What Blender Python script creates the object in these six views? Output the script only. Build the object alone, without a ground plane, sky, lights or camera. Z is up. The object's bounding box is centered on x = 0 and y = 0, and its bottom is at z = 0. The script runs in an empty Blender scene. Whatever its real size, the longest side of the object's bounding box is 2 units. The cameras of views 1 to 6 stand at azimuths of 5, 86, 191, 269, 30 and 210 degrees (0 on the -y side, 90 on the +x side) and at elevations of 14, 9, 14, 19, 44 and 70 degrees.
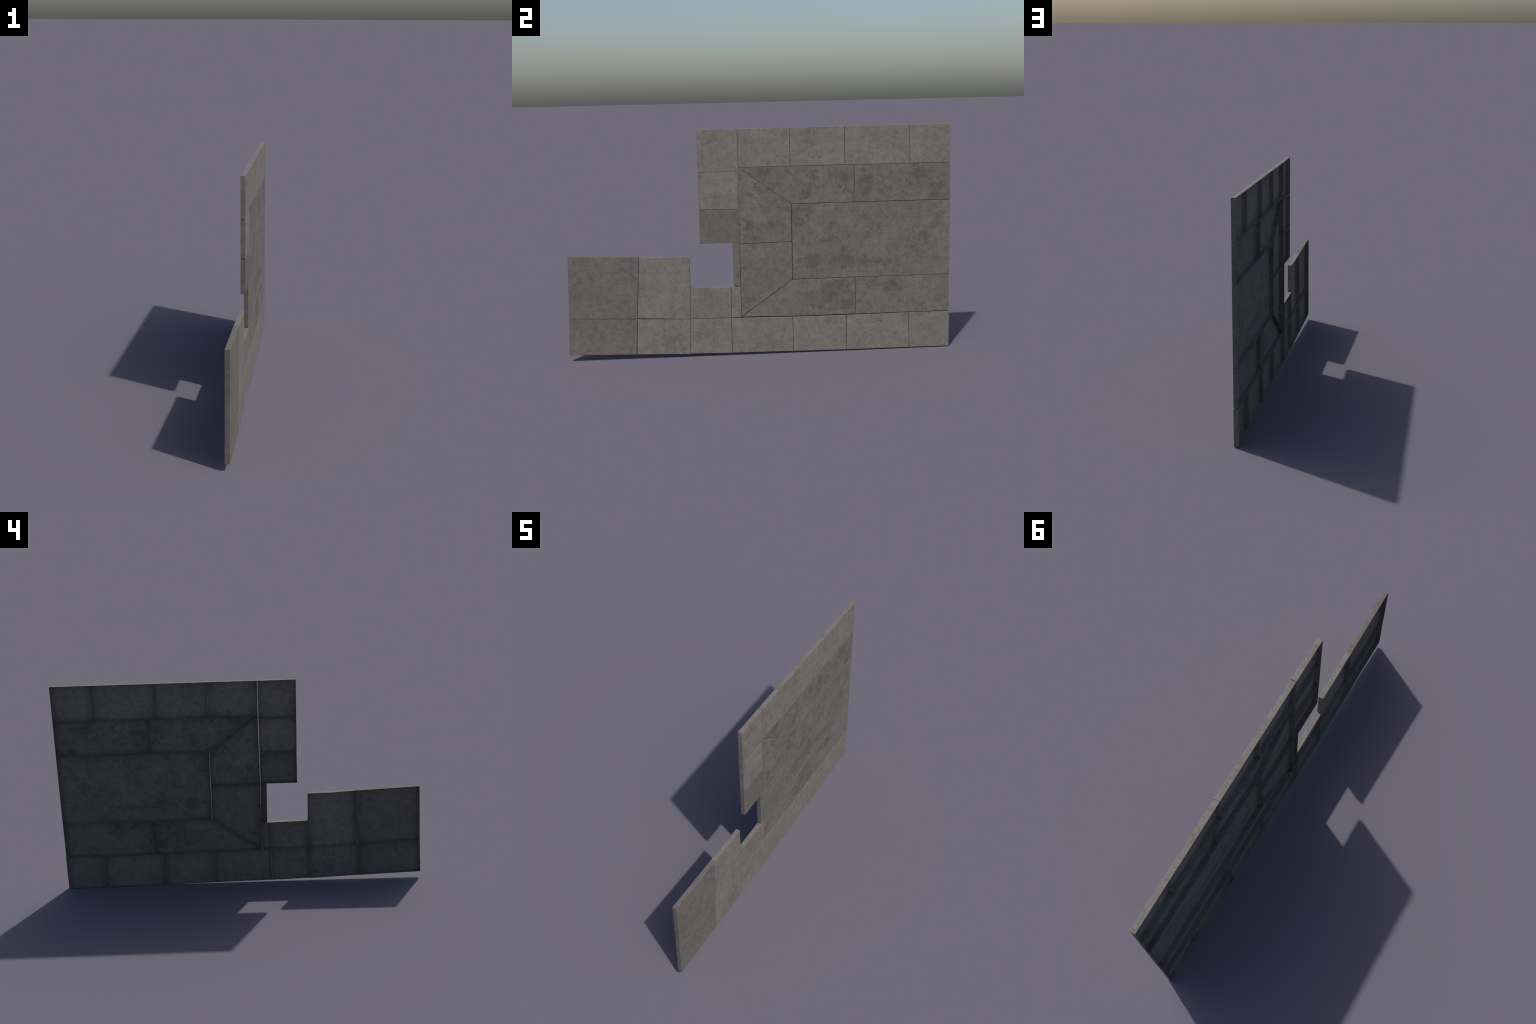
"""Stepped section of a hollow-backed concrete cladding wall.
Every panel is a shallow tray: a front slab with thin returns folded back to
the rear, open behind, set next to its neighbours with 2-3 mm joints."""
import bpy, bmesh, math, random
from mathutils import Vector, noise

FRONT, BACK = 0.0117, -0.0117      # x of the face and of the rear rim
SKIN = 0.0008                      # thickness of slab and returns
FLARE = 0.0004                     # returns stand this far outside the face outline
SPLAY = 0.0009                     # and splay to this at the rear rim
ROUND = 0.0028                     # depth of the worn front arris

# ------------------------------------------------------------------ materials
class Graph:
    def __init__(self, name):
        self.mat = bpy.data.materials.new(name)
        self.mat.use_nodes = True
        self.nt = self.mat.node_tree
        self.nt.nodes.clear()

    def node(self, kind, **props):
        n = self.nt.nodes.new(kind)
        for k, v in props.items():
            setattr(n, k, v)
        return n

    def put(self, value, socket):
        if isinstance(value, bpy.types.NodeSocket):
            self.nt.links.new(value, socket)
        else:
            socket.default_value = value

    def math(self, op, a, b=0.0, c=None, clamp=False):
        n = self.node('ShaderNodeMath', operation=op, use_clamp=clamp)
        self.put(a, n.inputs[0])
        self.put(b, n.inputs[1])
        if c is not None:
            self.put(c, n.inputs[2])
        return n.outputs[0]

    def smooth(self, v, lo, hi, to_lo=0.0, to_hi=1.0):
        n = self.node('ShaderNodeMapRange', interpolation_type='SMOOTHSTEP')
        self.put(v, n.inputs['Value'])
        for s, x in (('From Min', lo), ('From Max', hi), ('To Min', to_lo), ('To Max', to_hi)):
            self.put(x, n.inputs[s])
        return n.outputs['Result']

    def noise(self, vec, w, scale, detail=4, rough=0.55, distort=0.0):
        n = self.node('ShaderNodeTexNoise', noise_dimensions='4D')
        self.put(vec, n.inputs['Vector'])
        self.put(w, n.inputs['W'])
        n.inputs['Scale'].default_value = scale
        n.inputs['Detail'].default_value = detail
        n.inputs['Roughness'].default_value = rough
        n.inputs['Distortion'].default_value = distort
        return n

    def stretch(self, vec, scale):
        n = self.node('ShaderNodeVectorMath', operation='MULTIPLY')
        self.put(vec, n.inputs[0])
        n.inputs[1].default_value = scale
        return n.outputs[0]

    def mix(self, fac, a, b, blend='MIX'):
        n = self.node('ShaderNodeMix', data_type='RGBA', blend_type=blend)
        self.put(fac, n.inputs[0])
        self.put(a, n.inputs[6])
        self.put(b, n.inputs[7])
        return n.outputs[2]


def concrete(name, light, dark, stain, stain_amount, spots=(), bias=0.0, seed=0.0):
    """light/dark: cloudy body colours, stain: colour of the sharp-edged patches,
    spots: (y, z, ry, rz, strength) places where the stain gathers."""
    g = Graph(name)
    pos = g.node('ShaderNodeTexCoord').outputs['Object']
    val = g.node('ShaderNodeValue')
    val.outputs[0].default_value = seed
    w = val.outputs[0]

    cloud = g.noise(pos, w, 4.5, 5, 0.6, 0.3).outputs['Fac']
    body = g.mix(g.smooth(cloud, 0.34, 0.66), dark, light)

    # sharp-edged damp patches, broken up by finer noise
    coarse = g.noise(pos, w, 6.0, 3, 0.5, 0.5).outputs['Fac']
    ragged = g.noise(pos, g.math('ADD', w, 5.0), 26.0, 8, 0.74, 0.4).outputs['Fac']
    fleck = g.noise(pos, g.math('ADD', w, 15.0), 62.0, 4, 0.7, 0.8).outputs['Fac']
    field = g.math('ADD', g.math('MULTIPLY', coarse, 0.50), g.math('MULTIPLY', ragged, 0.75))
    field = g.math('ADD', field, g.math('MULTIPLY', g.math('SUBTRACT', fleck, 0.5), 0.55))
    if spots:
        warp = g.noise(pos, 3.3, 16.0, 4, 0.6).outputs['Color']
        ctr = g.node('ShaderNodeVectorMath', operation='SUBTRACT')
        g.put(warp, ctr.inputs[0]); ctr.inputs[1].default_value = (0.5, 0.5, 0.5)
        add = g.node('ShaderNodeVectorMath', operation='ADD')
        g.put(pos, add.inputs[0]); g.put(g.stretch(ctr.outputs[0], (0.075, 0.075, 0.075)), add.inputs[1])
        total = None
        for y, z, ry, rz, k in spots:
            off = g.node('ShaderNodeVectorMath', operation='SUBTRACT')
            g.put(add.outputs[0], off.inputs[0]); off.inputs[1].default_value = (0.0, y, z)
            ln = g.node('ShaderNodeVectorMath', operation='LENGTH')
            g.put(g.stretch(off.outputs[0], (0.0, 1.0 / ry, 1.0 / rz)), ln.inputs[0])
            m = g.smooth(ln.outputs['Value'], 1.25, 0.35, 0.0, k)
            total = m if total is None else g.math('ADD', total, m)
        field = g.math('ADD', field, g.math('MULTIPLY', total, 0.15))
    patch = g.smooth(field, 0.605 - bias, 0.81 - bias)
    body = g.mix(g.math('MULTIPLY', patch, stain_amount), body, stain)

    # small dark flecks, thicker where the stain gathers
    thresh = g.math('SUBTRACT', 0.63, g.math('MULTIPLY', patch, 0.05))
    fl = g.smooth(g.math('SUBTRACT', fleck, thresh), 0.0, 0.08)
    body = g.mix(g.math('MULTIPLY', fl, 0.55), body, stain)

    # trowel drag: faint long strokes both ways
    drag_y = g.noise(g.stretch(pos, (1.0, 0.12, 1.0)), w, 70.0, 4, 0.6, 0.2).outputs['Fac']
    drag_z = g.noise(g.stretch(pos, (1.0, 1.0, 0.14)), w, 55.0, 4, 0.6, 0.2).outputs['Fac']
    drag = g.math('ADD', g.smooth(drag_y, 0.3, 0.7, -0.03, 0.03), g.smooth(drag_z, 0.3, 0.7, -0.03, 0.03))
    # speckle
    grain = g.noise(pos, w, 150.0, 3, 0.75).outputs['Fac']
    grain_v = g.smooth(grain, 0.28, 0.72, -0.15, 0.15)
    mottle = g.noise(pos, g.math('ADD', w, 9.0), 38.0, 5, 0.65, 0.4).outputs['Fac']
    mottle_v = g.smooth(mottle, 0.3, 0.7, -0.14, 0.10)
    # hairline pale scratches: thin level lines of a warped noise
    vein = g.noise(g.stretch(pos, (1.0, 0.6, 1.0)), w, 19.0, 2, 0.5, 1.2).outputs['Fac']
    line = g.smooth(g.math('ABSOLUTE', g.math('SUBTRACT', vein, 0.5)), 0.008, 0.0)
    gate = g.smooth(g.noise(pos, w, 13.0, 2).outputs['Fac'], 0.55, 0.66)
    scratch = g.math('MULTIPLY', g.math('MULTIPLY', line, gate), 0.22)
    # pale grit specks
    grit = g.smooth(g.noise(pos, g.math('ADD', w, 21.0), 210.0, 1, 0.5).outputs['Fac'], 0.68, 0.78, 0.0, 0.28)
    scratch = g.math('ADD', scratch, grit)
    # dark pinholes
    vor = g.node('ShaderNodeTexVoronoi', feature='F1')
    g.put(pos, vor.inputs['Vector']); vor.inputs['Scale'].default_value = 34.0
    pin_gate = g.smooth(g.noise(pos, w, 11.0, 2).outputs['Fac'], 0.6, 0.66)
    pin = g.math('MULTIPLY', g.smooth(vor.outputs['Distance'], 0.13, 0.05), pin_gate)

    gain = g.math('ADD', 1.0, g.math('ADD', drag, g.math('ADD', grain_v, g.math('ADD', mottle_v, scratch))))
    gain = g.math('MULTIPLY', gain, g.math('SUBTRACT', 1.0, g.math('MULTIPLY', pin, 0.35)))
    vec = g.node('ShaderNodeVectorMath', operation='SCALE')
    g.put(body, vec.inputs[0]); g.put(gain, vec.inputs['Scale'])

    height = g.math('ADD', g.math('MULTIPLY', grain, 0.35), g.math('MULTIPLY', mottle, 0.8))
    height = g.math('SUBTRACT', height, g.math('MULTIPLY', pin, 0.6))
    height = g.math('SUBTRACT', height, g.math('MULTIPLY', patch, 0.15))
    bump = g.node('ShaderNodeBump')
    bump.inputs['Strength'].default_value = 0.35
    bump.inputs['Distance'].default_value = 0.0025
    g.put(height, bump.inputs['Height'])

    bsdf = g.node('ShaderNodeBsdfPrincipled')
    g.put(vec.outputs[0], bsdf.inputs['Base Color'])
    bsdf.inputs['Roughness'].default_value = 0.86
    bsdf.inputs['Specular IOR Level'].default_value = 0.25
    g.put(bump.outputs[0], bsdf.inputs['Normal'])
    out = g.node('ShaderNodeOutputMaterial')
    g.put(bsdf.outputs[0], out.inputs['Surface'])
    return g.mat


# Where damp stains gather on the faces: (y, z, half width, half height, strength)
FIELD_SPOTS = [
    (0.546, 0.705, 0.040, 0.027, 1.2),
    (0.231, 0.698, 0.053, 0.031, 0.5),
    (0.281, 0.482, 0.053, 0.044, 1),
    (0.424, 0.495, 0.107, 0.053, 0.9),
    (0.594, 0.471, 0.107, 0.036, 0.9),
    (0.693, 0.548, 0.044, 0.044, 0.6),
    (0.855, 0.597, 0.031, 0.027, 0.9),
    (0.954, 0.728, 0.053, 0.044, 0.6),
    (0.389, 0.595, 0.062, 0.036, 0.4),
    (-0.055, 0.856, 0.044, 0.044, 0.6),
    (-0.042, 0.680, 0.044, 0.036, 1),
    (0.098, 0.693, 0.080, 0.053, 0.9),
    (0.065, 0.756, 0.080, 0.027, 0.5),
    (-0.025, 0.295, 0.044, 0.036, 0.9),
    (-0.074, 0.468, 0.036, 0.053, 0.5),
    (0.102, 0.435, 0.044, 0.062, 0.3),
    (0.043, 0.949, 0.053, 0.031, 0.7),
    (0.156, 0.958, 0.022, 0.022, 0.8),
    (0.041, 0.879, 0.080, 0.036, 0.7),
    (0.305, 0.937, 0.053, 0.036, 0.7),
    (0.410, 0.938, 0.071, 0.036, 0.9),
    (0.445, 0.876, 0.036, 0.044, 0.6),
    (0.260, 0.855, 0.053, 0.036, 0.4),
    (0.551, 0.873, 0.062, 0.084, 0.9),
    (0.640, 0.861, 0.044, 0.036, 0.8),
    (0.854, 0.943, 0.080, 0.053, 0.8),
    (0.926, 0.862, 0.044, 0.036, 0.7),
    (0.917, 0.809, 0.053, 0.018, 0.7),
    (0.756, 0.884, 0.053, 0.053, 0.3),
    (0.116, 0.272, 0.036, 0.027, 0.6),
    (0.368, 0.335, 0.062, 0.053, 0.9),
    (0.296, 0.292, 0.044, 0.036, 0.6),
    (0.440, 0.368, 0.036, 0.044, 0.6),
    (-0.027, 0.223, 0.053, 0.013, 0.8),
    (0.412, 0.242, 0.053, 0.036, 0.6),
    (0.602, 0.362, 0.044, 0.036, 0.8),
    (0.666, 0.332, 0.053, 0.044, 0.8),
    (0.765, 0.310, 0.053, 0.044, 0.6),
    (0.948, 0.276, 0.044, 0.053, 0.8),
    (0.557, 0.254, 0.036, 0.036, 0.4),
    (0.765, 0.237, 0.080, 0.036, 0.6),
]
PALE_SPOTS = [
    (-0.474, 0.114, 0.071, 0.080, 0.9),
    (0.264, 1.124, 0.071, 0.044, 0.9),
    (0.375, 0.165, 0.062, 0.031, 0.9),
    (-0.238, 1.128, 0.053, 0.036, 0.6),
    (-0.535, 0.342, 0.053, 0.036, 0.4),
    (-0.255, 0.304, 0.053, 0.044, 0.5),
    (-0.287, 0.142, 0.053, 0.053, 0.6),
    (0.915, 1.134, 0.053, 0.036, 0.7),
    (0.711, 1.087, 0.053, 0.053, 0.6),
    (0.011, 1.087, 0.053, 0.044, 0.5),
    (0.508, 1.022, 0.053, 0.036, 0.4),
    (0.931, 0.138, 0.053, 0.036, 0.4),
    (0.647, 0.150, 0.053, 0.044, 0.4),
    (-0.601, 0.416, 0.036, 0.107, 0.3),
    (-0.177, 0.859, 0.044, 0.027, 0.5),
    (-0.261, 0.940, 0.044, 0.027, 0.4),
]
GREY_SPOTS = [
    (-0.686, 0.455, 0.062, 0.053, 1),
    (-0.737, 0.305, 0.071, 0.053, 0.6),
    (-0.850, 0.130, 0.071, 0.053, 0.5),
    (-0.172, 0.737, 0.053, 0.044, 0.6),
    (-0.912, 0.427, 0.062, 0.044, 0.5),
    (-0.744, 0.161, 0.062, 0.044, 0.4),
    (-0.253, 0.652, 0.044, 0.036, 0.4),
]

# finish: light body, dark body, stain colour, stain amount, stain bias, spots
PALE = ('pale_concrete', (0.182, 0.165, 0.148), (0.162, 0.146, 0.131),
        (0.112, 0.100, 0.091), 0.55, -0.02, PALE_SPOTS)
GREY = ('grey_concrete', (0.146, 0.132, 0.117), (0.124, 0.112, 0.100),
        (0.086, 0.078, 0.071), 0.5, -0.04, GREY_SPOTS)
FIELD = ('stained_concrete', (0.152, 0.141, 0.132), (0.132, 0.123, 0.115),
         (0.082, 0.075, 0.071), 0.66, -0.005, FIELD_SPOTS)


def finish_panel(finish, poly, seed):
    """One casting per panel: the finish with this panel's own pattern and stains."""
    name, light, dark, stain, amount, bias, spots = finish
    y0, y1 = min(p[0] for p in poly), max(p[0] for p in poly)
    z0, z1 = min(p[1] for p in poly), max(p[1] for p in poly)
    mine = [s for s in spots if y0 - 0.01 < s[0] < y1 + 0.01 and z0 - 0.01 < s[1] < z1 + 0.01]
    return concrete(name, light + (1,), dark + (1,), stain + (1,), amount, mine, bias, seed)

# -------------------------------------------------------------------- layout
# Front outline of each panel, (y, z) clockwise from its upper left corner.
# Lower courses sag up towards the free (-y) end.
LAYOUT = [
    # free end, two slabs over two plinth slabs
    ('edge_panel', GREY, [(-0.981, 0.548), (-0.6225, 0.535), (-0.6425, 0.213), (-0.991, 0.227)]),
    ('base_panel', GREY, [(-0.991, 0.2243), (-0.643, 0.2102), (-0.653, 0.0237), (-0.9991, 0.0336)]),
    ('edge_panel', PALE, [(-0.6203, 0.5348), (-0.483, 0.5278), (-0.3635, 0.5268), (-0.3635, 0.366),
                          (-0.3695, 0.201), (-0.6385, 0.2149)]),
    ('base_panel', PALE, [(-0.6403, 0.2097), (-0.3695, 0.1990), (-0.3745, 0.0142), (-0.650, 0.0240)]),
    # low sill beside the opening
    ('sill_panel', PALE, [(-0.3612, 0.3650), (-0.1545, 0.3620), (-0.1552, 0.2010), (-0.265, 0.2000),
                          (-0.3672, 0.2026)]),
    ('sill_panel', PALE, [(-0.1524, 0.3620), (-0.1033, 0.3630), (-0.1045, 0.2018), (-0.1534, 0.2005)]),
    ('base_panel', PALE, [(-0.3675, 0.2003), (-0.265, 0.1975), (-0.1548, 0.1982), (-0.1572, 0.0113),
                          (-0.3727, 0.0166)]),
    # base course under the field
    ('base_panel', PALE, [(-0.1531, 0.1977), (0.1660, 0.1912), (0.1648, 0.0076), (-0.1552, 0.0116)]),
    ('base_panel', PALE, [(0.1682, 0.1904), (0.4482, 0.1893), (0.4479, 0.0038), (0.1670, 0.0076)]),
    ('base_panel', PALE, [(0.4506, 0.1895), (0.7822, 0.1905), (0.7829, 0.0025), (0.4502, 0.0037)]),
    ('base_panel', PALE, [(0.7847, 0.1905), (0.9991, 0.1893), (0.9985, 0.0009), (0.7850, 0.0025)]),
    # jamb beside the opening
    ('jamb_strip', GREY, [(-0.1371, 0.5935), (-0.1045, 0.5935), (-0.1033, 0.3665), (-0.1351, 0.3655)]),
    ('jamb_panel', PALE, [(-0.3057, 1.1742), (-0.1036, 1.1735), (-0.1031, 0.9650), (-0.3052, 0.9648)]),
    ('jamb_panel', PALE, [(-0.3054, 0.9592), (-0.1034, 0.9586), (-0.1046, 0.7728), (-0.3051, 0.7723)]),
    ('jamb_panel', GREY, [(-0.3042, 0.7665), (-0.1046, 0.7655), (-0.1052, 0.5950), (-0.3054, 0.5941)]),
    # head course
    ('head_panel', PALE, [(-0.0994, 1.1737), (0.1652, 1.1742), (0.1656, 0.9823), (-0.0987, 0.9824)]),
    ('head_panel', PALE, [(0.1672, 1.1742), (0.4482, 1.1746), (0.4486, 0.9812), (0.1680, 0.9818)]),
    ('head_panel', PALE, [(0.4507, 1.1745), (0.7828, 1.1750), (0.7832, 0.9807), (0.4511, 0.9813)]),
    ('head_panel', PALE, [(0.7850, 1.1750), (0.9987, 1.1752), (0.9984, 0.9796), (0.7854, 0.9805)]),
    # mitred surround of the field
    ('mitred_panel', FIELD, [(-0.0985, 0.9761), (0.1678, 0.7855), (0.1675, 0.5905), (-0.1015, 0.5872)]),
    ('mitred_panel', FIELD, [(-0.1012, 0.5840), (0.1675, 0.5880), (0.1680, 0.3928), (-0.1018, 0.2032)]),
    ('mitred_panel', FIELD, [(-0.0970, 0.9787), (0.4966, 0.9776), (0.4972, 0.7872), (0.1692, 0.7869)]),
    ('surround_panel', FIELD, [(0.4987, 0.9774), (0.9988, 0.9762), (0.9986, 0.7862), (0.4990, 0.7872)]),
    ('field_panel', FIELD, [(0.1706, 0.7845), (0.9988, 0.7834), (0.9986, 0.3912), (0.1712, 0.3927)]),
    ('mitred_panel', FIELD, [(0.1685, 0.3892), (0.4975, 0.3897), (0.4968, 0.1945), (-0.0975, 0.2020)]),
    ('surround_panel', FIELD, [(0.4998, 0.3896), (0.9980, 0.3888), (0.9972, 0.1937), (0.4988, 0.1945)]),
]


# ------------------------------------------------------------------ geometry
def inset(poly, d):
    """Offset a clockwise (y, z) polygon inwards by d with mitred corners."""
    out, n = [], len(poly)
    for i in range(n):
        p0, p1, p2 = Vector(poly[i - 1]), Vector(poly[i]), Vector(poly[(i + 1) % n])
        a, b = (p1 - p0).normalized(), (p2 - p1).normalized()
        na, nb = Vector((a.y, -a.x)), Vector((b.y, -b.x))
        m = (na + nb).normalized()
        out.append(p1 + m * (d / max(m.dot(na), 0.22)))
    return out


def ring(poly, ref, seed, step=0.022, amp=0.0007):
    """Walk a polygon, splitting its sides as ref's are split; add worn wobble."""
    pts, n = [], len(poly)
    for i in range(n):
        a, b = Vector(poly[i]), Vector(poly[(i + 1) % n])
        ra, rb = Vector(ref[i]), Vector(ref[(i + 1) % n])
        k = max(1, round((rb - ra).length / step))
        d = (rb - ra).normalized()
        inward = Vector((d.y, -d.x))
        for j in range(k):
            t = j / k
            q = ra.lerp(rb, t)
            fade = min(1.0, 4 * min(t, 1 - t) + 0.0)
            wob = (noise.noise(Vector((q.x * 17 + seed, q.y * 17, i * 3.1))) * 0.7 +
                   noise.noise(Vector((q.x * 55, q.y * 55 + seed, i * 1.7))) * 0.5)
            pts.append(a.lerp(b, t) + inward * (amp * fade * wob))
    return pts


def tray(poly, seed, shift=0.0):
    rings = [
        (FRONT, ring(inset(poly, 0.0006), poly, seed)),
        (FRONT - ROUND * 0.35, ring(inset(poly, -FLARE * 0.4), poly, seed)),
        (FRONT - ROUND, ring(inset(poly, -FLARE), poly, seed)),
        (BACK, ring(inset(poly, -SPLAY), poly, seed)),
        (BACK, ring(inset(poly, SKIN - SPLAY), poly, seed)),
        (FRONT - ROUND, ring(inset(poly, SKIN - FLARE), poly, seed)),
        (FRONT - 0.0006, ring(inset(poly, SKIN + 0.0004), poly, seed)),
    ]
    bm = bmesh.new()
    loops = [[bm.verts.new((x + shift, p[0], p[1])) for p in pts] for x, pts in rings]
    n = len(loops[0])
    for A, B in zip(loops, loops[1:]):
        for i in range(n):
            bm.faces.new((A[i], B[i], B[(i + 1) % n], A[(i + 1) % n]))
    bm.faces.new(loops[0])
    bm.faces.new(list(reversed(loops[-1])))
    bmesh.ops.recalc_face_normals(bm, faces=bm.faces[:])
    me = bpy.data.meshes.new('panel')
    bm.to_mesh(me)
    bm.free()
    return me


wall = bpy.data.objects.new('panel_wall', None)
wall.empty_display_size = 0.2
wall['label'] = 'stepped grey concrete panel wall section, hollow back, mitred field'
wall['category'] = 'wall panel'
bpy.context.scene.collection.objects.link(wall)

for idx, (name, mat, poly) in enumerate(LAYOUT):
    # the stained field sits a hair behind its frame
    me = tray(poly, idx * 7.31 + 1.7, -0.0003 if mat is FIELD else 0.0)
    me.name = name
    me.materials.append(finish_panel(mat, poly, idx * 1.37))
    ob = bpy.data.objects.new(name, me)
    bpy.context.scene.collection.objects.link(ob)
    ob.parent = wall
